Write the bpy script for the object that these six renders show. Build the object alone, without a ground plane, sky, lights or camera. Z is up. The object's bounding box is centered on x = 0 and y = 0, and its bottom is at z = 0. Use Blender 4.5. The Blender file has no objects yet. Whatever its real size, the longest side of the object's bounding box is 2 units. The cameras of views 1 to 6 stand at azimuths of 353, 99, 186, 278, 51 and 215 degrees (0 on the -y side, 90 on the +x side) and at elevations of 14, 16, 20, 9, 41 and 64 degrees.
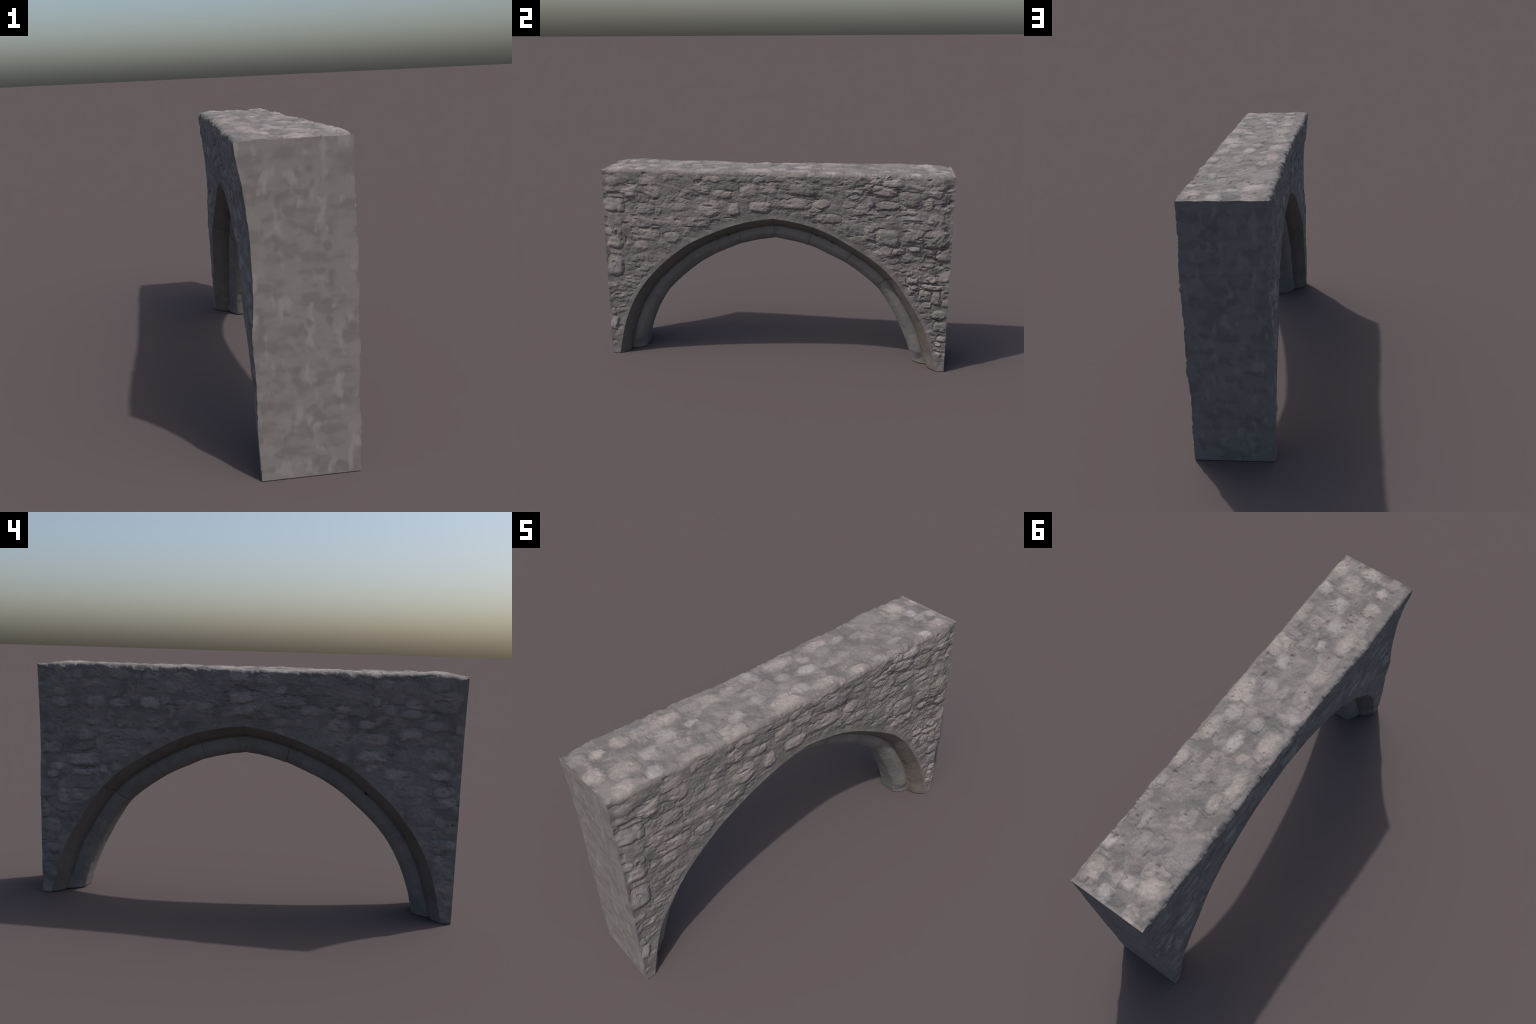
"""Short length of rubble-masonry wall pierced by a wide pointed arch.

The wall is one continuous relief surface (two faces and a top) that is computed
from a course-by-course stone layout, then split into mortar bed and single
stones.  The arch is a ring of moulded voussoirs swept along two hand-set curves.
Frame: metres, wall runs along y, faces look to +x and -x, z up.
"""
import bpy
import numpy as np
import random
from mathutils import Vector

SEED = 41
HALF_LENGTH = 1.0       # wall runs from y = -1 to +1
TOP = 1.139              # mean height of the wall top

# ----------------------------------------------------------------------------
# 1. design data
# ----------------------------------------------------------------------------
# arch curves, (distance from the crown along y, height), crown -> foot
OUTER = {+1: [(0, .879), (.10, .866), (.23, .836), (.347, .788), (.479, .714), (.596, .637),
              (.685, .553), (.748, .471), (.813, .368), (.877, .255), (.92, .121), (.956, 0)],
         -1: [(0, .879), (.137, .857), (.277, .814), (.42, .752), (.535, .687), (.69, .555),
              (.793, .433), (.864, .312), (.91, .19), (.941, .06), (.955, 0)]}
INNER = {+1: [(0, .738), (.084, .724), (.188, .70), (.261, .673), (.409, .60), (.519, .525),
              (.60, .455), (.667, .36), (.725, .255), (.785, .122), (.823, 0)],
         -1: [(0, .738), (.09, .724), (.188, .698), (.30, .652), (.378, .614), (.469, .556),
              (.598, .446), (.691, .34), (.759, .216), (.801, .099), (.825, 0)]}
# moulding section: (x, fraction of the way from the outer to the inner curve);
# a hollow and a roll, which die into a plain chamfered stop just above the ground
SECTION = [(.186, 0), (.170, .10), (.150, .215), (.126, .32), (.096, .39), (.102, .43), (.103, .56),
           (.099, .71), (.083, .86), (.060, 1.0), (.0, 1.0), (-.044, .965), (-.062, .86), (-.075, .71),
           (-.079, .56), (-.080, .435), (-.075, .39), (-.110, .29), (-.136, .15), (-.160, 0)]
STOP = [(.186, 0), (.165, .20), (.145, .33), (.126, .40), (.102, .405), (.090, .43), (.088, .50),
        (.081, .70), (.066, .87), (.049, 1.0), (.0, 1.0), (-.044, 1.0), (-.058, .84), (-.069, .68),
        (-.077, .55), (-.082, .43), (-.090, .39), (-.110, .36), (-.132, .22), (-.160, 0)]
# joints between arch stones, as y on the outer curve
JOINTS = [-.793, -.555, -.225, 0.0, .23, .478, .685]
# putlog-like pits in the hollow of the moulding: y on outer curve, section fraction side, radius
PITS = [(-.29, +1, .008), (-.36, +1, .006), (.26, +1, .009), (.36, +1, .008), (-.775, +1, .005), (-.62, -1, .010)]

# lean and belly of the two faces: (z, x)
FACE_PLUS = [(0, .181), (.18, .181), (.30, .176), (.43, .182), (.55, .179), (.70, .182), (.82, .180),
             (.97, .173), (1.08, .173), (1.14, .172)]
FACE_MINUS = [(0, -.158), (.25, -.162), (.40, -.163), (.50, -.167), (.60, -.162), (.70, -.157),
              (.84, -.159), (.95, -.168), (1.05, -.176), (1.14, -.181)]

# stones that stand out: (y, z, width, height, prominence, tone)  tone 0 grey 1 pink 2 pale 3 olive
STONES_PLUS = [
  (-0.834,1.01,0.116,0.06,0.6,1), (-0.697,1.02,0.091,0.078,0.7,1), (-0.935,0.932,0.13,0.086,0.9,2), (-0.748,0.916,0.11,0.079,0.6,0),
  (-0.546,0.928,0.109,0.045,0.4,1), (-0.706,0.835,0.123,0.052,0.5,0), (-0.718,1.08,0.127,0.059,0.5,1), (-0.938,1.07,0.092,0.06,0.4,0),
  (-0.368,0.927,0.143,0.09,0.7,1), (-0.219,0.931,0.077,0.072,0.9,1), (-0.069,0.944,0.117,0.065,1,1), (-0.286,1.01,0.118,0.047,0.9,1),
  (-0.133,1.04,0.111,0.088,0.7,1), (-0.022,1.05,0.11,0.07,0.6,1), (0.175,1.05,0.159,0.072,0.9,0), (0.138,0.968,0.172,0.059,0.9,1),
  (0.284,0.969,0.097,0.047,0.8,1), (0.317,0.888,0.137,0.05,0.8,0), (0.322,1.05,0.085,0.043,0.5,0), (0.472,0.931,0.112,0.035,0.6,0),
  (0.62,1.05,0.132,0.057,0.8,1), (0.643,0.971,0.125,0.052,0.9,0), (0.765,1.01,0.126,0.08,0.8,3), (0.763,0.943,0.083,0.037,0.5,1),
  (0.9,1.05,0.07,0.062,0.6,2), (0.949,0.955,0.087,0.046,0.5,1), (0.765,0.894,0.116,0.046,0.5,2), (0.652,0.791,0.134,0.094,1.2,0),
  (0.792,0.802,0.111,0.07,1,0), (0.92,0.786,0.137,0.099,1.2,3), (0.715,0.714,0.073,0.039,0.9,0), (0.801,0.729,0.056,0.032,1,1),
  (0.961,0.7,0.088,0.089,1,1), (0.748,0.664,0.09,0.039,0.6,3), (0.793,0.543,0.073,0.036,1,0), (0.905,0.554,0.073,0.036,0.9,1),
  (0.914,0.509,0.123,0.036,1,1), (0.812,0.501,0.04,0.03,0.9,0), (0.868,0.455,0.073,0.061,1.1,0), (0.931,0.446,0.051,0.086,1,0),
  (0.98,0.473,0.045,0.049,0.8,0), (0.984,0.418,0.042,0.049,0.8,0), (0.883,0.403,0.051,0.043,1,1), (0.952,0.344,0.096,0.056,1,0),
  (0.965,0.276,0.068,0.062,0.9,0), (0.975,0.204,0.057,0.038,0.8,1), (0.957,0.172,0.034,0.038,0.6,1), (-0.94,0.709,0.101,0.076,0.7,1),
  (-0.947,0.56,0.099,0.135,0.9,2), (-0.75,0.762,0.173,0.075,0.6,1), (-0.584,0.752,0.107,0.062,0.7,2), (-0.811,0.613,0.094,0.057,0.5,0),
  (-0.86,0.48,0.076,0.039,0.5,2), (-0.974,0.194,0.049,0.084,0.7,2), (-0.972,0.274,0.039,0.05,0.6,0), (-0.911,0.376,0.064,0.049,0.4,1),
]
STONES_MINUS = [
  (0.718,0.963,0.095,0.059,0.8,2), (0.591,0.961,0.108,0.052,0.8,2), (0.451,0.97,0.093,0.066,0.9,2), (0.88,0.957,0.122,0.053,0.6,2),
  (0.882,1.1,0.074,0.045,0.6,0), (0.778,0.806,0.103,0.064,0.8,2), (0.939,0.734,0.098,0.058,0.7,2), (0.786,0.684,0.171,0.065,0.9,2),
  (0.786,0.745,0.13,0.029,0.7,0), (0.58,0.815,0.188,0.056,0.5,0), (0.635,0.703,0.073,0.057,0.6,0), (0.733,0.872,0.081,0.035,0.7,2),
  (0.428,0.878,0.093,0.063,0.4,2), (0.595,1.1,0.115,0.055,0.5,0), (0.437,1.1,0.085,0.055,0.4,2), (0.88,1.01,0.092,0.049,0.5,0),
  (0.002,0.951,0.117,0.048,0.9,2), (0.014,1.01,0.137,0.054,0.8,1), (-0.212,1,0.168,0.05,0.9,0), (0.023,1.11,0.089,0.054,0.6,2),
  (-0.087,1.1,0.075,0.06,0.7,2), (0.161,1.1,0.083,0.061,0.4,0), (0.186,0.958,0.105,0.055,0.5,1), (-0.301,0.964,0.087,0.05,0.5,2),
  (-0.651,1.09,0.084,0.05,0.6,2), (-0.87,1.1,0.089,0.07,0.5,0), (-0.911,1,0.124,0.053,0.7,0), (-0.762,0.869,0.112,0.058,0.9,1),
  (-0.593,0.843,0.164,0.058,0.7,1), (-0.743,0.774,0.099,0.065,0.7,0), (-0.594,0.762,0.143,0.055,0.6,1), (-0.88,0.777,0.125,0.08,0.8,2),
  (-0.702,0.687,0.128,0.055,0.7,2), (-0.904,0.691,0.105,0.051,0.6,2), (-0.61,1.01,0.049,0.043,0.5,2), (-0.771,1.01,0.087,0.046,0.5,2),
  (-0.749,1.08,0.063,0.064,0.6,0), (-0.781,0.612,0.148,0.051,0.7,0), (-0.929,0.616,0.097,0.051,0.7,2), (-0.837,0.503,0.123,0.086,0.6,0),
  (0.94,0.606,0.07,0.038,0.8,2), (0.784,0.623,0.112,0.042,0.8,2), (0.88,0.5,0.07,0.076,0.5,2), (0.943,0.344,0.097,0.077,0.7,0),
  (0.954,0.231,0.08,0.052,0.7,0),
]
# top: (x, y, width, length, tone)
STONES_TOP = [
  (0.127,0.917,0.07,0.1,1), (0.032,0.966,0.06,0.07,2), (-0.103,0.97,0.06,0.06,1), (-0.111,0.857,0.1,0.11,1),
  (-0.056,0.795,0.05,0.07,1), (-0.112,0.757,0.06,0.08,1), (-0.125,0.671,0.1,0.14,0), (-0.052,0.537,0.06,0.08,0),
  (0.155,0.792,0.05,0.06,2), (0.156,0.481,0.05,0.05,2), (0.125,-0.077,0.09,0.14,1), (0.1,0.036,0.07,0.09,2),
  (0.132,0.145,0.06,0.12,1), (0.007,0.149,0.06,0.12,2), (0.039,0.281,0.05,0.1,1), (0.155,0.328,0.06,0.1,1),
  (-0.021,0.027,0.06,0.07,2), (0.042,-0.17,0.06,0.08,2), (-0.125,-0.091,0.08,0.09,2), (-0.12,0.083,0.07,0.14,1),
  (-0.122,0.325,0.06,0.16,1), (0.151,0.456,0.04,0.05,2), (-0.103,-0.211,0.06,0.08,1), (-0.09,0.426,0.05,0.08,1),
  (0.137,-0.905,0.07,0.1,1), (0.008,-0.959,0.08,0.08,1), (0.144,-0.766,0.07,0.07,2), (0.047,-0.84,0.09,0.11,1),
  (0.03,-0.714,0.07,0.08,2), (-0.099,-0.879,0.06,0.06,1), (-0.108,-0.77,0.07,0.08,1), (-0.117,-0.656,0.07,0.09,2),
  (-0.02,-0.602,0.07,0.1,2), (0.153,-0.576,0.06,0.13,1), (0.138,-0.376,0.08,0.12,1), (-0.111,-0.542,0.06,0.12,1),
  (-0.105,-0.337,0.07,0.11,1), (-0.114,-0.418,0.05,0.08,0), (0.071,-0.308,0.06,0.08,2),
]

rng = random.Random(SEED)


# ----------------------------------------------------------------------------
# 2. small numeric tools
# ----------------------------------------------------------------------------
def smooth(a, b, x):
    t = np.clip((x - a) / (b - a), 0, 1)
    return t * t * (3 - 2 * t)


def lattice(ix, iy, iz, seed):
    h = (ix.astype(np.uint32) * np.uint32(374761393) + iy.astype(np.uint32) * np.uint32(668265263)
         + iz.astype(np.uint32) * np.uint32(2147483647) + np.uint32(seed * 1013904223 & 0xffffffff))
    h = (h ^ (h >> np.uint32(13))) * np.uint32(1274126177)
    h = (h ^ (h >> np.uint32(15))) * np.uint32(2246822519)
    return ((h ^ (h >> np.uint32(16))) & np.uint32(0xffffff)).astype(np.float64) / 0x7fffff - 1.0


def noise(x, y, z, seed=0):
    x, y, z = np.broadcast_arrays(x, y, z)
    fx, fy, fz = np.floor(x), np.floor(y), np.floor(z)
    tx, ty, tz = x - fx, y - fy, z - fz
    ix, iy, iz = fx.astype(np.int64) + 4096, fy.astype(np.int64) + 4096, fz.astype(np.int64) + 4096
    q = lambda t: t * t * t * (t * (t * 6 - 15) + 10)
    wx, wy, wz = q(tx), q(ty), q(tz)
    out = 0
    for dx in (0, 1):
        for dy in (0, 1):
            for dz in (0, 1):
                w = (wx if dx else 1 - wx) * (wy if dy else 1 - wy) * (wz if dz else 1 - wz)
                out = out + w * lattice(ix + dx, iy + dy, iz + dz, seed)
    return out


def fbm(x, y, z, octaves=4, seed=0, gain=.5):
    s, a, tot = 0, 1.0, 0
    for o in range(octaves):
        k = 2.03 ** o
        s = s + a * noise(x * k + o * 7.1, y * k + o * 3.7, z * k + o * 5.3, seed + o)
        tot += a
        a *= gain
    return s / tot


def cells(x, y, seed):
    """cellular pattern: gap between the two nearest seeds, and a random value per cell"""
    fx, fy = np.floor(x), np.floor(y)
    best, second, val = np.full(x.shape, 9.0), np.full(x.shape, 9.0), np.zeros(x.shape)
    for dx in (-1, 0, 1):
        for dy in (-1, 0, 1):
            ix, iy = (fx + dx).astype(np.int64) + 4096, (fy + dy).astype(np.int64) + 4096
            px = fx + dx + .5 + .42 * lattice(ix, iy, ix * 0 + 1, seed)
            py = fy + dy + .5 + .42 * lattice(ix, iy, ix * 0 + 2, seed)
            d = np.hypot(x - px, y - py)
            nearer = d < best
            second = np.where(nearer, best, np.minimum(second, d))
            val = np.where(nearer, lattice(ix, iy, ix * 0 + 3, seed), val)
            best = np.minimum(best, d)
    return second - best, val


def spline(points, n):
    """smooth curve (Catmull-Rom by chord length), resampled to n+1 equal steps"""
    p = np.array(points, float)
    ext = np.vstack([2 * p[0] - p[1], p, 2 * p[-1] - p[-2]])
    out = []
    for i in range(1, len(ext) - 2):
        p0, p1, p2, p3 = ext[i - 1:i + 3]
        t = np.linspace(0, 1, 24, endpoint=False)[:, None]
        out.append(.5 * ((2 * p1) + (p2 - p0) * t + (2 * p0 - 5 * p1 + 4 * p2 - p3) * t ** 2
                         + (3 * p1 - p0 - 3 * p2 + p3) * t ** 3))
    c = np.vstack(out + [p[-1:]])
    d = np.r_[0, np.cumsum(np.linalg.norm(np.diff(c, axis=0), axis=1))]
    s = np.linspace(0, d[-1], n + 1)
    return np.c_[np.interp(s, d, c[:, 0]), np.interp(s, d, c[:, 1])]


FINE = 800
CURVE = {}
for side in (-1, 1):
    for name, data in (("outer", OUTER), ("inner", INNER)):
        c = spline(data[side], FINE)
        c[:, 0] *= side
        CURVE[name, side] = c


def on_curve(name, s):
    """s in [-1,1]: arc fraction, -1 = foot at -y, 0 = crown, +1 = foot at +y"""
    s = np.asarray(s, float)
    k = np.linspace(0, 1, FINE + 1)
    out = np.zeros(s.shape + (2,))
    for side in (-1, 1):
        m = (s * side >= 0)
        for j in (0, 1):
            out[..., j][m] = np.interp(np.abs(s[m]), k, CURVE[name, side][:, j])
    return out


def s_of_outer_y(y):
    side = 1 if y >= 0 else -1
    return side * float(np.interp(abs(y), np.abs(CURVE["outer", side][:, 0]), np.linspace(0, 1, FINE + 1)))


OUTLINE = on_curve("outer", np.linspace(-1, 1, 400))


def arch_distance(y, z):
    """signed distance to the outer arch curve, positive in the masonry"""
    d = np.sqrt((OUTLINE[:, 0] - y) ** 2 + (OUTLINE[:, 1] - z) ** 2).min()
    side = 1 if y >= 0 else -1
    c = CURVE["outer", side]
    inside = abs(y) < .955 and z < np.interp(abs(y), np.abs(c[:, 0]), c[:, 1])
    return -d if inside else d


# ----------------------------------------------------------------------------
# 3. stone layout: the prominent stones, then courses filled between them
# ----------------------------------------------------------------------------
def fill_faces(stones, seed, count):
    r = random.Random(seed)
    got = list(stones)
    z = .05
    tries = 0
    while tries < 9000 and len(got) < count:
        tries += 1
        course = r.randrange(17)
        cz = .035 + course * .067 + r.uniform(-.012, .012)
        cy = r.uniform(-.99, .99)
        w = r.choice([.05, .07, .09, .11, .13]) * r.uniform(.85, 1.15)
        h = r.uniform(.036, .062)
        if arch_distance(cy, cz) < .55 * h + .022 or cz + h / 2 > TOP - .006:
            continue
        if any(abs(cy - g[0]) < .5 * (w + g[2]) * .93 and abs(cz - g[1]) < .5 * (h + g[3]) * .93 for g in got):
            continue
        got.append((cy, cz, w, h, r.uniform(.15, .5), r.choice([0, 0, 0, 1, 1, 2, 3])))
    return got


def fill_top(stones, seed, count):
    r = random.Random(seed)
    got = list(stones)
    tries = 0
    while tries < 6000 and len(got) < count:
        tries += 1
        cx, cy = r.uniform(-.16, .155), r.uniform(-.98, .98)
        w, l = r.uniform(.035, .06), r.uniform(.045, .10)
        if any(abs(cx - g[0]) < .5 * (w + g[2]) and abs(cy - g[1]) < .5 * (l + g[3]) for g in got):
            continue
        got.append((cx, cy, w, l, r.choice([0, 0, 1, 2])))
    return got


PLUS = fill_faces(STONES_PLUS, 5, 112)
MINUS = fill_faces(STONES_MINUS, 9, 104)
CAP = [(x, y, w * 1.18, l * 1.18, t) for x, y, w, l, t in fill_top(STONES_TOP, 3, 54)]


# ----------------------------------------------------------------------------
# 4. relief: how far the masonry stands out from the mean face
# ----------------------------------------------------------------------------
def stone_relief(a, b, stones, seed, scale, soft=.6):
    """a, b plane coordinates of the points.  Returns relief and owning stone."""
    wa = a + .015 * fbm(a * 22, b * 22, 0.3, 4, seed) + .004 * noise(a * 90, b * 90, .5, seed + 31)
    wb = b + .013 * fbm(a * 22, b * 22, 9.3, 4, seed + 50) + .004 * noise(a * 90, b * 90, 8.5, seed + 32)
    ragged = fbm(a * 9, b * 14, 4.4, 3, seed + 77)
    relief = np.zeros_like(a)
    crack = np.zeros_like(a)
    owner = np.full(a.shape, -1)
    r = random.Random(seed)
    for i, (ca, cb, w, h, prom, tone) in enumerate(stones):
        ta, tb, e = r.uniform(-.35, .35), r.uniform(-.5, .2), r.uniform(2.6, 5.0)
        near = (np.abs(a - ca) < .5 * w * 1.5 + .02) & (np.abs(b - cb) < .5 * h * 1.5 + .02)
        if not near.any():
            continue
        u, v = (wa[near] - ca) / (.5 * w), (wb[near] - cb) / (.5 * h)
        q = (np.abs(u) ** e + np.abs(v) ** e) ** (1 / e)
        g = smooth(1.08, soft, q)
        hgt = scale * prom * g * (1 + .5 * ta * u + .6 * tb * v - .22 * np.clip(q, 0, 1) ** 2)
        relief[near] = np.maximum(relief[near], hgt)
        rim = np.exp(-((q - 1.07) / .075) ** 2) * smooth(-.05, .35, ragged[near] + .25 * np.abs(v) * prom)
        crack[near] = np.maximum(crack[near], rim * prom)
        own = owner[near]
        own[q < 1.0] = i
        owner[near] = own
    return relief, crack, owner


def face_relief(y, z, stones, seed, scale, rough):
    rel, crack, owner = stone_relief(y, z, stones, seed, scale, .58)
    swell = .0035 * fbm(y * 5, z * 6, 1.7, 3, seed + 3)
    if seed < 50:                                 # sunny face is most decayed towards the +y foot
        rough = rough * (.66 + .28 * smooth(.2, .8, y))
    wy = y + .016 * fbm(y * 18, z * 18, 2, 4, seed + 1, .6)
    wz = z + .014 * fbm(y * 18, z * 18, 5, 4, seed + 2, .6)
    gap, lot = cells(wy * 11, wz * 17, seed + 60)             # small pinning stones and broken mortar
    chips = fbm(wy * 9, wz * 17, 6.1, 4, seed + 8, .6)
    patchy = .35 + .65 * smooth(-.3, .2, fbm(y * 5, z * 6, 8.8, 2, seed + 41))
    ledge = smooth(-.08, .02, chips) + .8 * smooth(.14, .21, chips)
    pitted = fbm(y * 34, z * 42, 3.2, 4, seed + 15, .62)
    rubble = smooth(0, .30, gap) * (.75 + .5 * lot) - .5
    h = rel + swell + rough * (.0034 * patchy * (ledge - .9) + .0040 * patchy * rubble + .0036 * pitted) - .0062 * rough * crack
    # scattered dark gouges where mortar has fallen out
    gouge = fbm(y * 16, z * 34, 7.7, 3, seed + 23)
    return h - .008 * rough * smooth(.38, .52, gouge), owner


def top_relief(x, y, stones, seed):
    st = [(s[0], s[1], s[2], s[3], .75, s[4]) for s in stones]
    rel, crack, owner = stone_relief(x, y, st, seed, .0050, .5)
    h = rel - .0034 * crack - .005 * smooth(.46, .58, fbm(x * 40, y * 30, 6.6, 2, seed + 9)) + .006 * fbm(x * 7, y * 5, .9, 3, seed + 2) + .0058 * fbm(x * 26, y * 22, 2.9, 4, seed + 4, .62)
    return h, owner


# ----------------------------------------------------------------------------
# 5. grids: each face is ruled from the arch to the wall's outline
# ----------------------------------------------------------------------------
N_SIDE, N_TOP, N_OUT, N_ACROSS = 270, 600, 200, 100
s_corner = {side: abs(s_of_outer_y(side * .74)) for side in (-1, 1)}
s_list = np.r_[np.linspace(-1, -s_corner[-1], N_SIDE, endpoint=False),
               np.linspace(-s_corner[-1], s_corner[1], N_TOP, endpoint=False),
               np.linspace(s_corner[1], 1, N_SIDE + 1)]
rim_y = np.r_[np.full(N_SIDE, -HALF_LENGTH), np.linspace(-HALF_LENGTH, HALF_LENGTH, N_TOP, endpoint=False),
              np.full(N_SIDE + 1, HALF_LENGTH)]
rim_z = np.r_[np.linspace(0, TOP, N_SIDE, endpoint=False), np.full(N_TOP, TOP), np.linspace(TOP, 0, N_SIDE + 1)]
arch_pts = on_curve("outer", s_list)
u = np.linspace(0, 1, N_OUT + 1)
GY = arch_pts[:, :1] * (1 - u) + rim_y[:, None] * u          # (columns, N_OUT+1)
GZ = arch_pts[:, 1:] * (1 - u) + rim_z[:, None] * u
RUN = np.hypot(rim_y - arch_pts[:, 0], rim_z - arch_pts[:, 1])[:, None] * u   # distance from the arch

top_y = np.linspace(-HALF_LENGTH, HALF_LENGTH, N_TOP + 1)
v = np.linspace(0, 1, N_ACROSS + 1)


def bow(profile, z):
    p = np.array(profile)
    return np.interp(z, p[:, 0], p[:, 1])


def face_surface(sign):
    stones, seed, scale, rough = (PLUS, 11, .0082, 1.0) if sign > 0 else (MINUS, 57, .0070, .55)
    h, owner = face_relief(GY, GZ, stones, seed, scale, rough)
    near_arch = smooth(.004, .05, RUN)
    h = h * near_arch + (1 - near_arch) * .0006 * noise(GY * 80, GZ * 80, 0, 5)
    end = smooth(0, .03, HALF_LENGTH - np.abs(GY))           # the sawn arris is smooth but wavy
    h = h * (.45 + .55 * end) + (1 - end) * (.0025 + .0055 * fbm(GY * 3 + 5 * sign, GZ * 8, .5, 2, 70))
    h = h * smooth(-.02, .05, GZ) + .002 * (1 - smooth(0, .05, GZ))
    x = bow(FACE_PLUS if sign > 0 else FACE_MINUS, GZ)
    if sign < 0:
        x = x - .012 * smooth(-.3, -.7, GY) * smooth(.9, 1.12, GZ) + .008 * smooth(.5, .1, np.abs(GY - .05)) * smooth(.9, 1.12, GZ)
    belly = smooth(0, .07, HALF_LENGTH - np.abs(GY)) * smooth(.01, .10, RUN)
    x = x + belly * ((.008 * smooth(.6, .85, GZ) + .004 * smooth(1.0, 1.12, GZ)) if sign > 0 else (-.003 - .004 * smooth(.85, 1.0, GZ)))
    d = TOP - GZ
    radius = .016 if sign > 0 else .010
    soft_end = smooth(0, .06, HALF_LENGTH - np.abs(GY))
    x = x + sign * h - sign * .45 * radius * np.clip(1 - d / radius, 0, 1) ** 2 * soft_end
    return x, owner


XP, own_plus = face_surface(+1)
XM, own_minus = face_surface(-1)

# top strip spans between the two upper edges
k0, k1 = N_SIDE, N_SIDE + N_TOP
edge_p, edge_m = XP[k0:k1 + 1, -1], XM[k0:k1 + 1, -1]
TX = edge_m[:, None] * (1 - v) + edge_p[:, None] * v
TY = np.repeat(top_y[:, None], N_ACROSS + 1, 1)
th, own_top = top_relief(TX, TY, CAP, 91)
TZ = TOP + th + .012 * smooth(0, .07, HALF_LENGTH - np.abs(TY)) - .004 - .004 * (1 - v[None])
for edge, radius, sgn in ((edge_p[:, None], .016, 1), (edge_m[:, None], .010, -1)):
    d = np.abs(TX - edge)
    TZ -= .45 * radius * np.clip(1 - d / radius, 0, 1) ** 2 * smooth(0, .06, HALF_LENGTH - np.abs(TY))
torn = smooth(.0, .45, fbm(TY * 24, TY * 0 + 2.5, .1, 3, 33)) * smooth(0, .03, HALF_LENGTH - np.abs(TY))
TZ -= .012 * torn * np.clip(1 - np.abs(TX - edge_m[:, None]) / .018, 0, 1) ** 1.5   # torn arris above the shaded face
TZ -= .007 * torn[:, ::-1] * np.roll(torn, 37, 0) * np.clip(1 - np.abs(TX - edge_p[:, None]) / .02, 0, 1) ** 1.5
end_fade = smooth(0, .012, HALF_LENGTH - np.abs(TY))
TZ = TZ * end_fade + (1 - end_fade) * (TOP + .001 + .4 * (TZ - TOP))

# faces follow the lifted top edge
ZP, ZM = GZ.copy(), GZ.copy()
for Z, col in ((ZP, -1), (ZM, 0)):
    lift = TZ[:, col] - TOP
    full = np.r_[np.linspace(0, lift[0], N_SIDE, endpoint=False) * 0 + lift[0], lift, np.full(N_SIDE, lift[-1])][:, None]
    Z += full * smooth(TOP - .06, TOP, GZ)


# ----------------------------------------------------------------------------
# 6. assemble vertices and faces of the wall
# ----------------------------------------------------------------------------
cols = len(s_list)
n_face = cols * (N_OUT + 1)
verts_p = np.stack([XP, GY, ZP], -1).reshape(-1, 3)
verts_m = np.stack([XM, GY, ZM], -1).reshape(-1, 3)
id_p = np.arange(n_face).reshape(cols, N_OUT + 1)
id_m = id_p + n_face
id_t = np.zeros((N_TOP + 1, N_ACROSS + 1), int)
inner = np.arange((N_TOP + 1) * (N_ACROSS - 1)).reshape(N_TOP + 1, N_ACROSS - 1) + 2 * n_face
id_t[:, 1:-1] = inner
id_t[:, 0] = id_m[k0:k1 + 1, -1]
id_t[:, -1] = id_p[k0:k1 + 1, -1]
verts_t = np.stack([TX, TY, TZ], -1)[:, 1:-1].reshape(-1, 3)
VERTS = np.vstack([verts_p, verts_m, verts_t])


def quads(ids, flip):
    q = np.stack([ids[:-1, :-1], ids[1:, :-1], ids[1:, 1:], ids[:-1, 1:]], -1).reshape(-1, 4)
    return q[:, ::-1] if flip else q


def quad_owner(own):
    c = np.stack([own[:-1, :-1], own[1:, :-1], own[1:, 1:], own[:-1, 1:]], -1).reshape(-1, 4)
    return np.where((c == c[:, :1]).all(1), c[:, 0], -1)


def orient(q, direction):
    a, b, c, d = (VERTS[q[:, i]] for i in range(4))
    n = np.cross(c - a, d - b).sum(0)
    return q if n @ direction > 0 else q[:, ::-1]


q_p = orient(quads(id_p, False), np.array([1, 0, 0]))
q_m = orient(quads(id_m, False), np.array([-1, 0, 0]))
q_t = orient(quads(id_t, False), np.array([0, 0, 1]))
QUADS = np.vstack([q_p, q_m, q_t])
n_plus, n_minus = len(PLUS), len(MINUS)
own_t = quad_owner(own_top)
own_m = quad_owner(own_minus)
OWNER = np.r_[quad_owner(own_plus), np.where(own_m >= 0, own_m + n_plus, -1),
              np.where(own_t >= 0, own_t + n_plus + n_minus, -1)]

# normals of the whole relief surface, shared by every piece cut from it
fn = np.cross(VERTS[QUADS[:, 2]] - VERTS[QUADS[:, 0]], VERTS[QUADS[:, 3]] - VERTS[QUADS[:, 1]])
NORMALS = np.zeros_like(VERTS)
for i in range(4):
    np.add.at(NORMALS, QUADS[:, i], fn)
NORMALS /= np.maximum(np.linalg.norm(NORMALS, axis=1, keepdims=True), 1e-12)


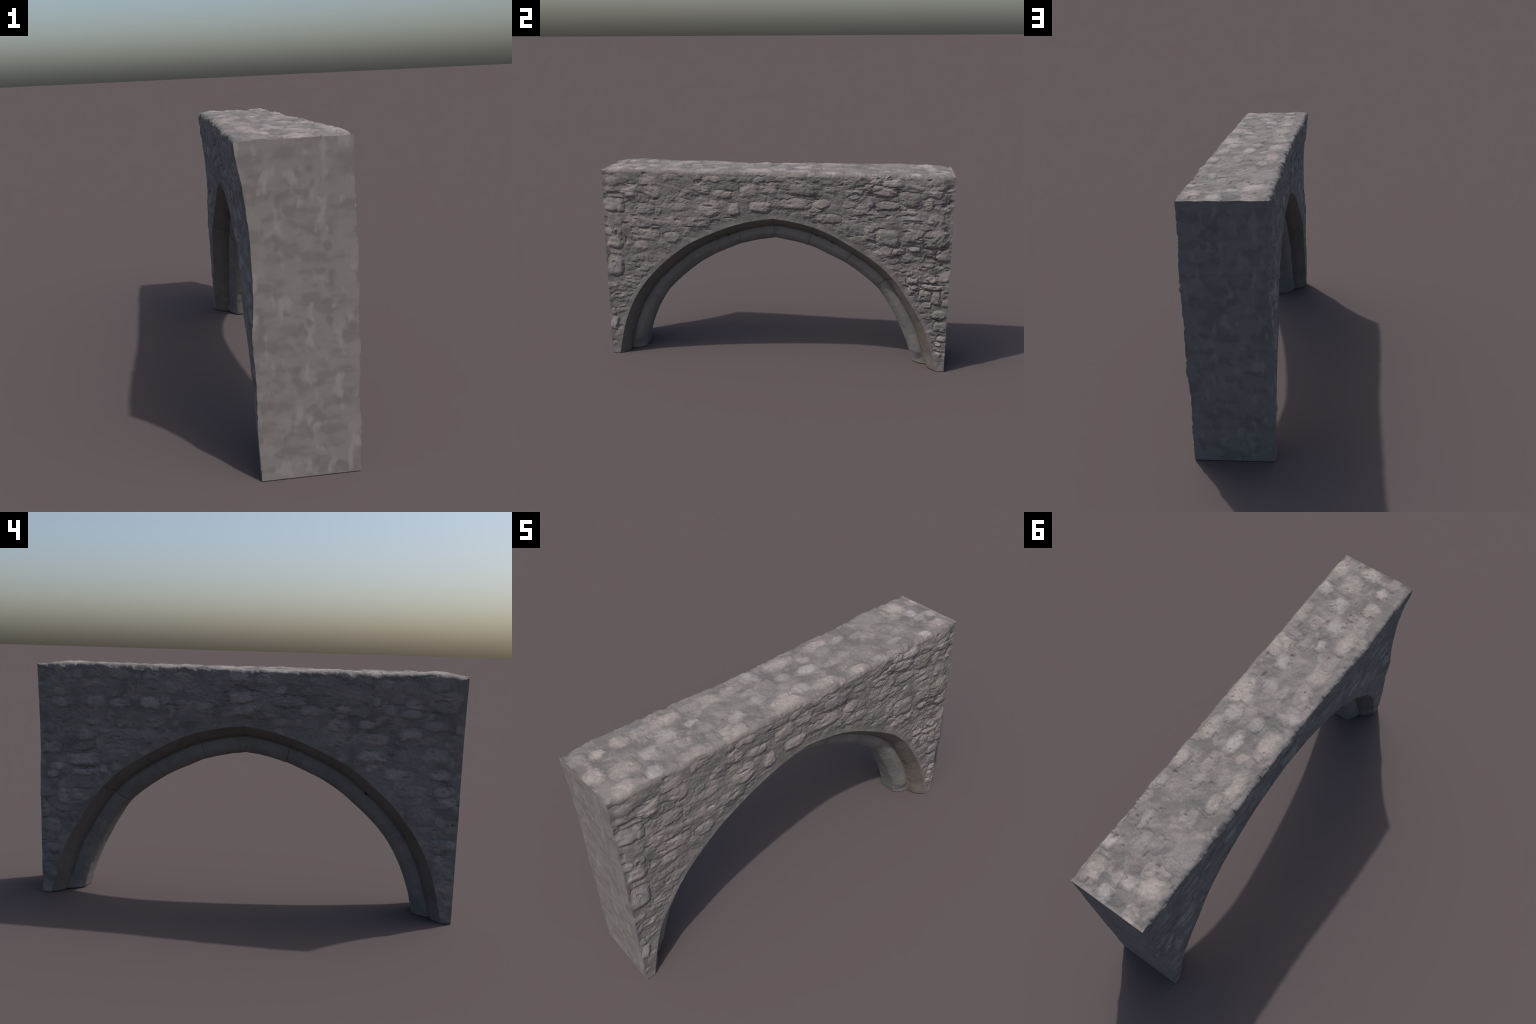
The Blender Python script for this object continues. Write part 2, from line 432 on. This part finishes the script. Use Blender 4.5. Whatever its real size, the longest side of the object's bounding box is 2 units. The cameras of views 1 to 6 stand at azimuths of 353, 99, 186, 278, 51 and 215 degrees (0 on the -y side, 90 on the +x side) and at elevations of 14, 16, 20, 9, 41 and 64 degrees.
# ----------------------------------------------------------------------------
# 7. materials
# ----------------------------------------------------------------------------
class Nodes:
    def __init__(self, name):
        self.mat = bpy.data.materials.new(name)
        self.mat.use_nodes = True
        self.t = self.mat.node_tree
        self.t.nodes.clear()
        self.out = self.add("ShaderNodeOutputMaterial")
        self.bsdf = self.add("ShaderNodeBsdfPrincipled")
        self.t.links.new(self.bsdf.outputs[0], self.out.inputs[0])
        self.position = self.add("ShaderNodeNewGeometry").outputs["Position"]

    def add(self, kind, **kw):
        n = self.t.nodes.new(kind)
        for k, val in kw.items():
            setattr(n, k, val)
        return n

    def put(self, socket, value):
        if hasattr(value, "links"):
            self.t.links.new(value, socket)
        elif isinstance(value, (tuple, list)) and len(value) == 3 and socket.type == 'RGBA':
            socket.default_value = (*value, 1)
        else:
            socket.default_value = value

    def scaled(self, vec, scale, offset=(0, 0, 0)):
        m = self.add("ShaderNodeMapping")
        self.put(m.inputs["Vector"], vec)
        m.inputs["Scale"].default_value = scale
        m.inputs["Location"].default_value = offset
        return m.outputs[0]

    def noise(self, vec, scale, detail=4, rough=.55, distort=0):
        n = self.add("ShaderNodeTexNoise")
        self.put(n.inputs["Vector"], vec)
        n.inputs["Scale"].default_value = scale
        n.inputs["Detail"].default_value = detail
        n.inputs["Roughness"].default_value = rough
        n.inputs["Distortion"].default_value = distort
        return n.outputs[0]

    def math(self, op, a, b=0.0):
        n = self.add("ShaderNodeMath", operation=op)
        self.put(n.inputs[0], a)
        self.put(n.inputs[1], b)
        return n.outputs[0]

    def ramp(self, x, lo, hi, a=0.0, b=1.0):
        n = self.add("ShaderNodeMapRange", interpolation_type='SMOOTHSTEP')
        self.put(n.inputs[0], x)
        for i, val in enumerate((lo, hi, a, b)):
            n.inputs[i + 1].default_value = val
        return n.outputs[0]

    def mix(self, fac, a, b, mode='MIX'):
        n = self.add("ShaderNodeMix", data_type='RGBA', blend_type=mode)
        self.put(n.inputs[0], fac)
        self.put(n.inputs[6], a)
        self.put(n.inputs[7], b)
        return n.outputs[2]

    def bump(self, height, strength, distance):
        n = self.add("ShaderNodeBump")
        n.inputs["Strength"].default_value = strength
        n.inputs["Distance"].default_value = distance
        self.put(n.inputs["Height"], height)
        self.put(self.bsdf.inputs["Normal"], n.outputs[0])

    def finish(self, color, rough=.92):
        self.put(self.bsdf.inputs["Base Color"], color)
        self.put(self.bsdf.inputs["Roughness"], rough)
        self.bsdf.inputs["Specular IOR Level"].default_value = .25
        return self.mat


MORTAR, MORTAR_DARK, MORTAR_GREEN, MORTAR_WARM = (.168, .154, .147), (.130, .120, .115), (.158, .150, .136), (.222, .196, .183)
TONES = {0: (.210, .196, .186), 1: (.305, .266, .244), 2: (.290, .270, .258), 3: (.172, .164, .142)}


def mortar_colour(n):
    p = n.position
    c = n.mix(n.ramp(n.noise(p, 7, 3), .42, .62), MORTAR, MORTAR_DARK)
    c = n.mix(n.ramp(n.noise(n.scaled(p, (1, 1, 1), (3, 7, 1)), 9, 2), .54, .74, 0, .8), c, MORTAR_GREEN)
    c = n.mix(n.ramp(n.noise(n.scaled(p, (1, 1, 1.5), (9, 2, 5)), 15, 3, .5, .4), .50, .68, 0, .85), c, MORTAR_WARM)
    return c


def grain(n, c):
    g = n.noise(n.position, 130, 3, .6)
    c = n.mix(.35, c, n.mix(n.ramp(g, .35, .65), (.78, .78, .78), (1.2, 1.2, 1.2)), 'MULTIPLY')
    fine = n.math('ADD', n.math('MULTIPLY', n.noise(n.position, 240, 4, .6), .6), n.noise(n.position, 70, 3, .6))
    n.bump(fine, .45, .004)
    return c


def mortar_material():
    n = Nodes("weathered_mortar")
    return n.finish(grain(n, mortar_colour(n)))


def stone_material(tone, kind, strength):
    n = Nodes(("grey_", "pink_", "pale_", "olive_")[tone] + kind)
    local = n.add("ShaderNodeTexCoord").outputs["Object"]
    flat = n.add("ShaderNodeVectorMath", operation='LENGTH')
    n.put(flat.inputs[0], local)
    wob = n.noise(n.position, 26, 3)
    r = n.math('ADD', flat.outputs["Value"], n.math('MULTIPLY', n.math('SUBTRACT', wob, .5), 1.3))
    inside = n.ramp(r, 1.3, .38, 0, strength)
    base = TONES[tone]
    shade = n.add("ShaderNodeObjectInfo").outputs["Random"]
    tint = n.mix(shade, tuple(c * .80 for c in base), tuple(c * 1.06 for c in base))
    tint = n.mix(n.ramp(n.noise(n.position, 30, 4), .4, .7, 0, .55), tint, MORTAR)
    return n.finish(grain(n, n.mix(inside, mortar_colour(n), tint)))


def dressed_material(name, base, dark):
    n = Nodes(name)
    p = n.position
    c = n.mix(n.ramp(n.noise(p, 8, 3), .4, .68), base, dark)
    c = n.mix(n.ramp(n.noise(n.scaled(p, (1, 1, 1), (4, 4, 2)), 20, 3), .52, .72, 0, .6), c, tuple(k * 1.18 for k in base))
    g = n.noise(p, 150, 3, .6)
    c = n.mix(.25, c, n.mix(n.ramp(g, .35, .65), (.8, .8, .8), (1.18, 1.18, 1.18)), 'MULTIPLY')
    n.bump(n.noise(p, 110, 5, .6), .3, .003)
    return n.finish(c)


def cut_material():
    """sawn-off ends: plain, with soft upright and level smears"""
    n = Nodes("smeared_cut_end")
    p = n.position
    level = n.noise(n.scaled(p, (9, 1, 20)), 1.0, 2, .5)
    upright = n.noise(n.scaled(p, (22, 1, 12), (5, 0, 3)), 1.0, 2, .5)
    block = n.noise(n.scaled(p, (14, 1, 13), (1, 0, 8)), 1.0, 1, .5)
    c = n.mix(n.ramp(level, .42, .62), (.172, .159, .150), (.140, .130, .122))
    c = n.mix(n.ramp(upright, .52, .68, 0, .9), c, (.212, .200, .190))
    c = n.mix(n.ramp(block, .52, .66, 0, .7), c, (.182, .169, .166))
    c = n.mix(n.ramp(n.noise(n.scaled(p, (18, 1, 16), (8, 0, 1)), 1.0, 1), .56, .7, 0, .8), c, (.128, .118, .108))
    streak = n.noise(n.scaled(p, (6, 1, 190)), 1.0, 2, .5)
    c = n.mix(.2, c, n.mix(streak, (.85, .85, .85), (1.15, 1.15, 1.15)), 'MULTIPLY')
    return n.finish(c)


M_MORTAR = mortar_material()
M_STONE = {k: stone_material(k, "rubble_stone", .72) for k in TONES}
M_CAP = {k: stone_material(k, "capping_stone", .88) for k in TONES}
M_ROLL = dressed_material("dressed_arch_stone", (.165, .158, .150), (.138, .133, .128))
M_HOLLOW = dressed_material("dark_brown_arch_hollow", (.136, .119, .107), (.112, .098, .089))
M_END = cut_material()


# ----------------------------------------------------------------------------
# 8. objects
# ----------------------------------------------------------------------------
def link(obj, parent):
    bpy.context.scene.collection.objects.link(obj)
    obj.parent = parent
    return obj


def mesh_object(name, verts, faces, materials, parent, normals=None, slots=None):
    me = bpy.data.meshes.new(name)
    verts = np.ascontiguousarray(verts, dtype=np.float32)
    me.vertices.add(len(verts))
    me.vertices.foreach_set("co", verts.ravel())
    faces = np.ascontiguousarray(faces, dtype=np.int32)
    me.loops.add(faces.size)
    me.loops.foreach_set("vertex_index", faces.ravel())
    me.polygons.add(len(faces))
    me.polygons.foreach_set("loop_start", np.arange(0, faces.size, 4, dtype=np.int32))
    me.polygons.foreach_set("loop_total", np.full(len(faces), 4, dtype=np.int32))
    for m in materials:
        me.materials.append(m)
    if slots is not None:
        me.polygons.foreach_set("material_index", np.ascontiguousarray(slots, dtype=np.int32))
    me.update(calc_edges=True)
    me.validate()
    me.polygons.foreach_set("use_smooth", np.ones(len(me.polygons), dtype=bool))
    if normals is not None:
        me.normals_split_custom_set_from_vertices(normals.tolist())
    return link(bpy.data.objects.new(name, me), parent)


root = bpy.data.objects.new("stone_archway", None)
bpy.context.scene.collection.objects.link(root)
root["label"] = "weathered grey rubble stone wall with wide pointed moulded arch"
root["category"] = "stone arch"


def extract(sel):
    q = QUADS[sel]
    used, inv = np.unique(q, return_inverse=True)
    return used, inv.reshape(q.shape)


# mortar bed: everything between the stones, closed behind the arch and below
used, q = extract(OWNER < 0)
base_v, base_n = VERTS[used], NORMALS[used]
extra_v, extra_q, off = [], [], len(base_v)
for a, b in ((id_p[:, 0], id_m[:, 0]), (id_p[0], id_m[0]), (id_p[-1], id_m[-1])):
    m = len(a)
    extra_v += [VERTS[a], VERTS[b]]
    i = np.arange(m - 1) + off
    extra_q.append(np.stack([i, i + 1, i + 1 + m, i + m], -1))
    off += 2 * m
ev = np.vstack(extra_v)
wall = mesh_object("masonry_wall", np.vstack([base_v, ev]), np.vstack([q] + extra_q), [M_MORTAR], root,
                   np.vstack([base_n, np.tile([0, 0, -1.0], (len(ev), 1))]))

# the stones, each cut out of the same surface along its own ragged outline
specs = ([(0, (0, s[0], s[1]), (.05, s[2] / 2, s[3] / 2), s[5]) for s in PLUS]
         + [(1, (0, s[0], s[1]), (.05, s[2] / 2, s[3] / 2), s[5]) for s in MINUS]
         + [(2, (s[0], s[1], 0), (s[2] / 2, s[3] / 2, .05), s[4]) for s in CAP])
order = np.argsort(OWNER, kind="stable")
bounds = np.searchsorted(OWNER[order], np.arange(len(specs) + 1))
for i, (face, centre, half, tone) in enumerate(specs):
    sel = order[bounds[i]:bounds[i + 1]]
    if len(sel) < 12:
        continue
    used, q = extract(sel)
    vv = VERTS[used]
    c = np.array(centre, float)
    ax = 0 if face < 2 else 2
    c[ax] = vv[:, ax].mean()
    h = np.array(half)
    nn = NORMALS[used] * h                      # normals carried into the stone's own scaled frame
    nn /= np.linalg.norm(nn, axis=1, keepdims=True)
    ob = mesh_object("rubble_stone" if face < 2 else "capping_stone", (vv - c) / h, q, [(M_STONE if face < 2 else M_CAP)[tone]], wall, nn)
    ob.location, ob.scale = c, h

# sawn ends
for side, col in ((-1, 0), (1, -1)):
    zi = np.arange(0, N_SIDE + 1) if side < 0 else np.arange(cols - 1, cols - 2 - N_SIDE, -1)
    a, b = VERTS[id_m[zi, -1]], VERTS[id_p[zi, -1]]
    w = np.linspace(0, 1, 61)[:, None, None]
    g = a[None] * (1 - w) + b[None] * w
    # follow the relief of the top edge
    tz = np.interp(w[:, 0, 0], v, np.r_[TZ[0 if side < 0 else -1]])
    lin = g[:, -1, 2].copy()
    g[:, :, 2] += (tz - lin)[:, None] * smooth(TOP - .06, TOP, np.linspace(0, TOP, N_SIDE + 1))[None]
    ids = np.arange(61 * (N_SIDE + 1)).reshape(61, N_SIDE + 1)
    qq = quads(ids, side > 0)
    gv = g.reshape(-1, 3)
    n = np.cross(gv[qq[0, 2]] - gv[qq[0, 0]], gv[qq[0, 3]] - gv[qq[0, 1]])
    if n[1] * side < 0:
        qq = qq[:, ::-1]
    mesh_object("cut_end", gv, qq, [M_END], root)

# ----------------------------------------------------------------------------
# 9. arch ring: moulded stones
# ----------------------------------------------------------------------------
K = 115


def eased(section):
    sec = np.array(section)
    seg = np.linspace(0, len(sec) - 1, K)                    # same station = same member of the moulding
    x, f = (np.interp(seg, np.arange(len(sec)), sec[:, j]) for j in (0, 1))
    for _ in range(2):                                       # ease the arrises a little
        x[1:-1] = .25 * x[:-2] + .5 * x[1:-1] + .25 * x[2:]
        f[1:-1] = .25 * f[:-2] + .5 * f[1:-1] + .25 * f[2:]
    return x, f


full_x, full_f = eased(SECTION)
stop_x, stop_f = eased(STOP)
station = np.linspace(0, len(SECTION) - 1, K)
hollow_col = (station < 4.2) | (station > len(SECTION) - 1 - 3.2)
col_s = s_list
arris_p, arris_m = XP[:, 0], XM[:, 0]


def ring_points(s):
    o, i = on_curve("outer", s), on_curve("inner", s)
    xp, xm = np.interp(s, col_s, arris_p), np.interp(s, col_s, arris_m)
    P = np.zeros((len(s), K, 3))
    k = smooth(.015, .10, o[:, 1])[:, None]                  # 0 at the stop, 1 on the full moulding
    sx, sf = stop_x * (1 - k) + full_x * k, stop_f * (1 - k) + full_f * k
    # stretch the section so that it meets the wall faces exactly
    wp = np.clip((sx - .126) / (.186 - .126), 0, 1) ** 1.5
    wm = np.clip((-sx - .118) / (.160 - .118), 0, 1) ** 1.5
    P[..., 0] = sx + wp * (xp[:, None] - .186) + wm * (xm[:, None] + .160)
    P[..., 1:] = o[:, None] * (1 - sf[..., None]) + i[:, None] * sf[..., None]
    return P, o - i


def grid_normals(P):
    a, b = np.gradient(P, axis=0), np.gradient(P, axis=1)
    n = np.cross(a, b)
    return n / np.maximum(np.linalg.norm(n, axis=-1, keepdims=True), 1e-12)


joint_s = [-1.0] + [s_of_outer_y(j) if j else 0.0 for j in JOINTS] + [1.0]
pit_at = [(s_of_outer_y(y), side, rad) for y, side, rad in PITS]
length = 1.32
for j in range(len(joint_s) - 1):
    a, b = joint_s[j], joint_s[j + 1]
    gap = -.0003                                              # neighbours bite into each other, no open slit
    m = max(8, int((b - a) * length / .0045))
    s = np.linspace(a + (gap if a > -1 else 0), b - (gap if b < 1 else 0), m + 1)
    P, back = ring_points(s)
    N = grid_normals(P)
    outward = N[m // 2, K // 2] @ np.array([0, *(-back[m // 2])])
    if outward < 0:
        N = -N
    d = np.minimum((s - a) * length if a > -1 else 9, (b - s) * length if b < 1 else 9)
    worn = fbm(P[..., 0] * 14, P[..., 1] * 14, P[..., 2] * 14, 3, 200 + j)
    fine = fbm(P[..., 0] * 55, P[..., 1] * 55, P[..., 2] * 55, 3, 230 + j)
    disp = .0022 * worn + .0010 * fine + rng.uniform(-.0012, .0012)
    disp -= (.0015 * np.clip(1 - d / .007, 0, 1) ** 1.3)[:, None] * (1 + .9 * worn)
    edge = np.minimum(np.arange(K), np.arange(K)[::-1])[None]
    disp = disp * smooth(0, 9, edge)
    for ps, side, rad in pit_at:
        at = 4.3 if side > 0 else len(SECTION) - 1 - 3.3
        dist = np.hypot((s[:, None] - ps) * length, (station[None] - at) * .012)
        disp = disp - 1.6 * rad * smooth(rad, rad * .5, dist)
    P = P + N * disp[..., None]
    P[..., 2] = np.maximum(P[..., 2], 0)
    if a == -1:
        P[0, :, 2] = 0
    if b == 1:
        P[-1, :, 2] = 0
    # tails that run back into the wall close the stone
    o = on_curve("outer", s)
    tail = back / np.linalg.norm(back, axis=1, keepdims=True) * .02
    for side, where in ((1, "a"), (-1, "b")):
        t = np.zeros((len(s), 1, 3))
        t[:, 0, 0] = (P[:, 0, 0] - .014) if side > 0 else (P[:, -1, 0] + .014)
        t[:, 0, 1:] = o + tail
        t[..., 2] = np.maximum(t[..., 2], 0)
        P = np.concatenate([t, P], 1) if where == "a" else np.concatenate([P, t], 1)
    kn = K + 2
    ids = np.arange((m + 1) * kn).reshape(m + 1, kn)
    loop = np.concatenate([ids, ids[:, :1]], 1)
    qq = quads(loop, False)
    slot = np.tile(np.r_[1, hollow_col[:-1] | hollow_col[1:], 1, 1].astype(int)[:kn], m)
    V = P.reshape(-1, 3)
    mid = (m // 2) * kn + kn // 2
    n = np.cross(V[qq[mid, 2]] - V[qq[mid, 0]], V[qq[mid, 3]] - V[qq[mid, 1]])
    flip = n @ np.array([0, *(-back[m // 2])]) < 0
    if flip:
        qq = qq[:, ::-1]
    # caps: fold the section into quads across its own middle
    caps = []
    for row in (ids[0], ids[-1]):
        h = kn // 2
        l, r = row[:h], row[::-1][:h]
        caps.append(np.stack([l[:-1], l[1:], r[1:], r[:-1]], -1))
    slot = np.r_[slot, np.zeros(sum(len(c) for c in caps), int)]
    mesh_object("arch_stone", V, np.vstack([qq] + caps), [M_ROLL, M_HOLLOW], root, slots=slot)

bpy.context.view_layer.update()
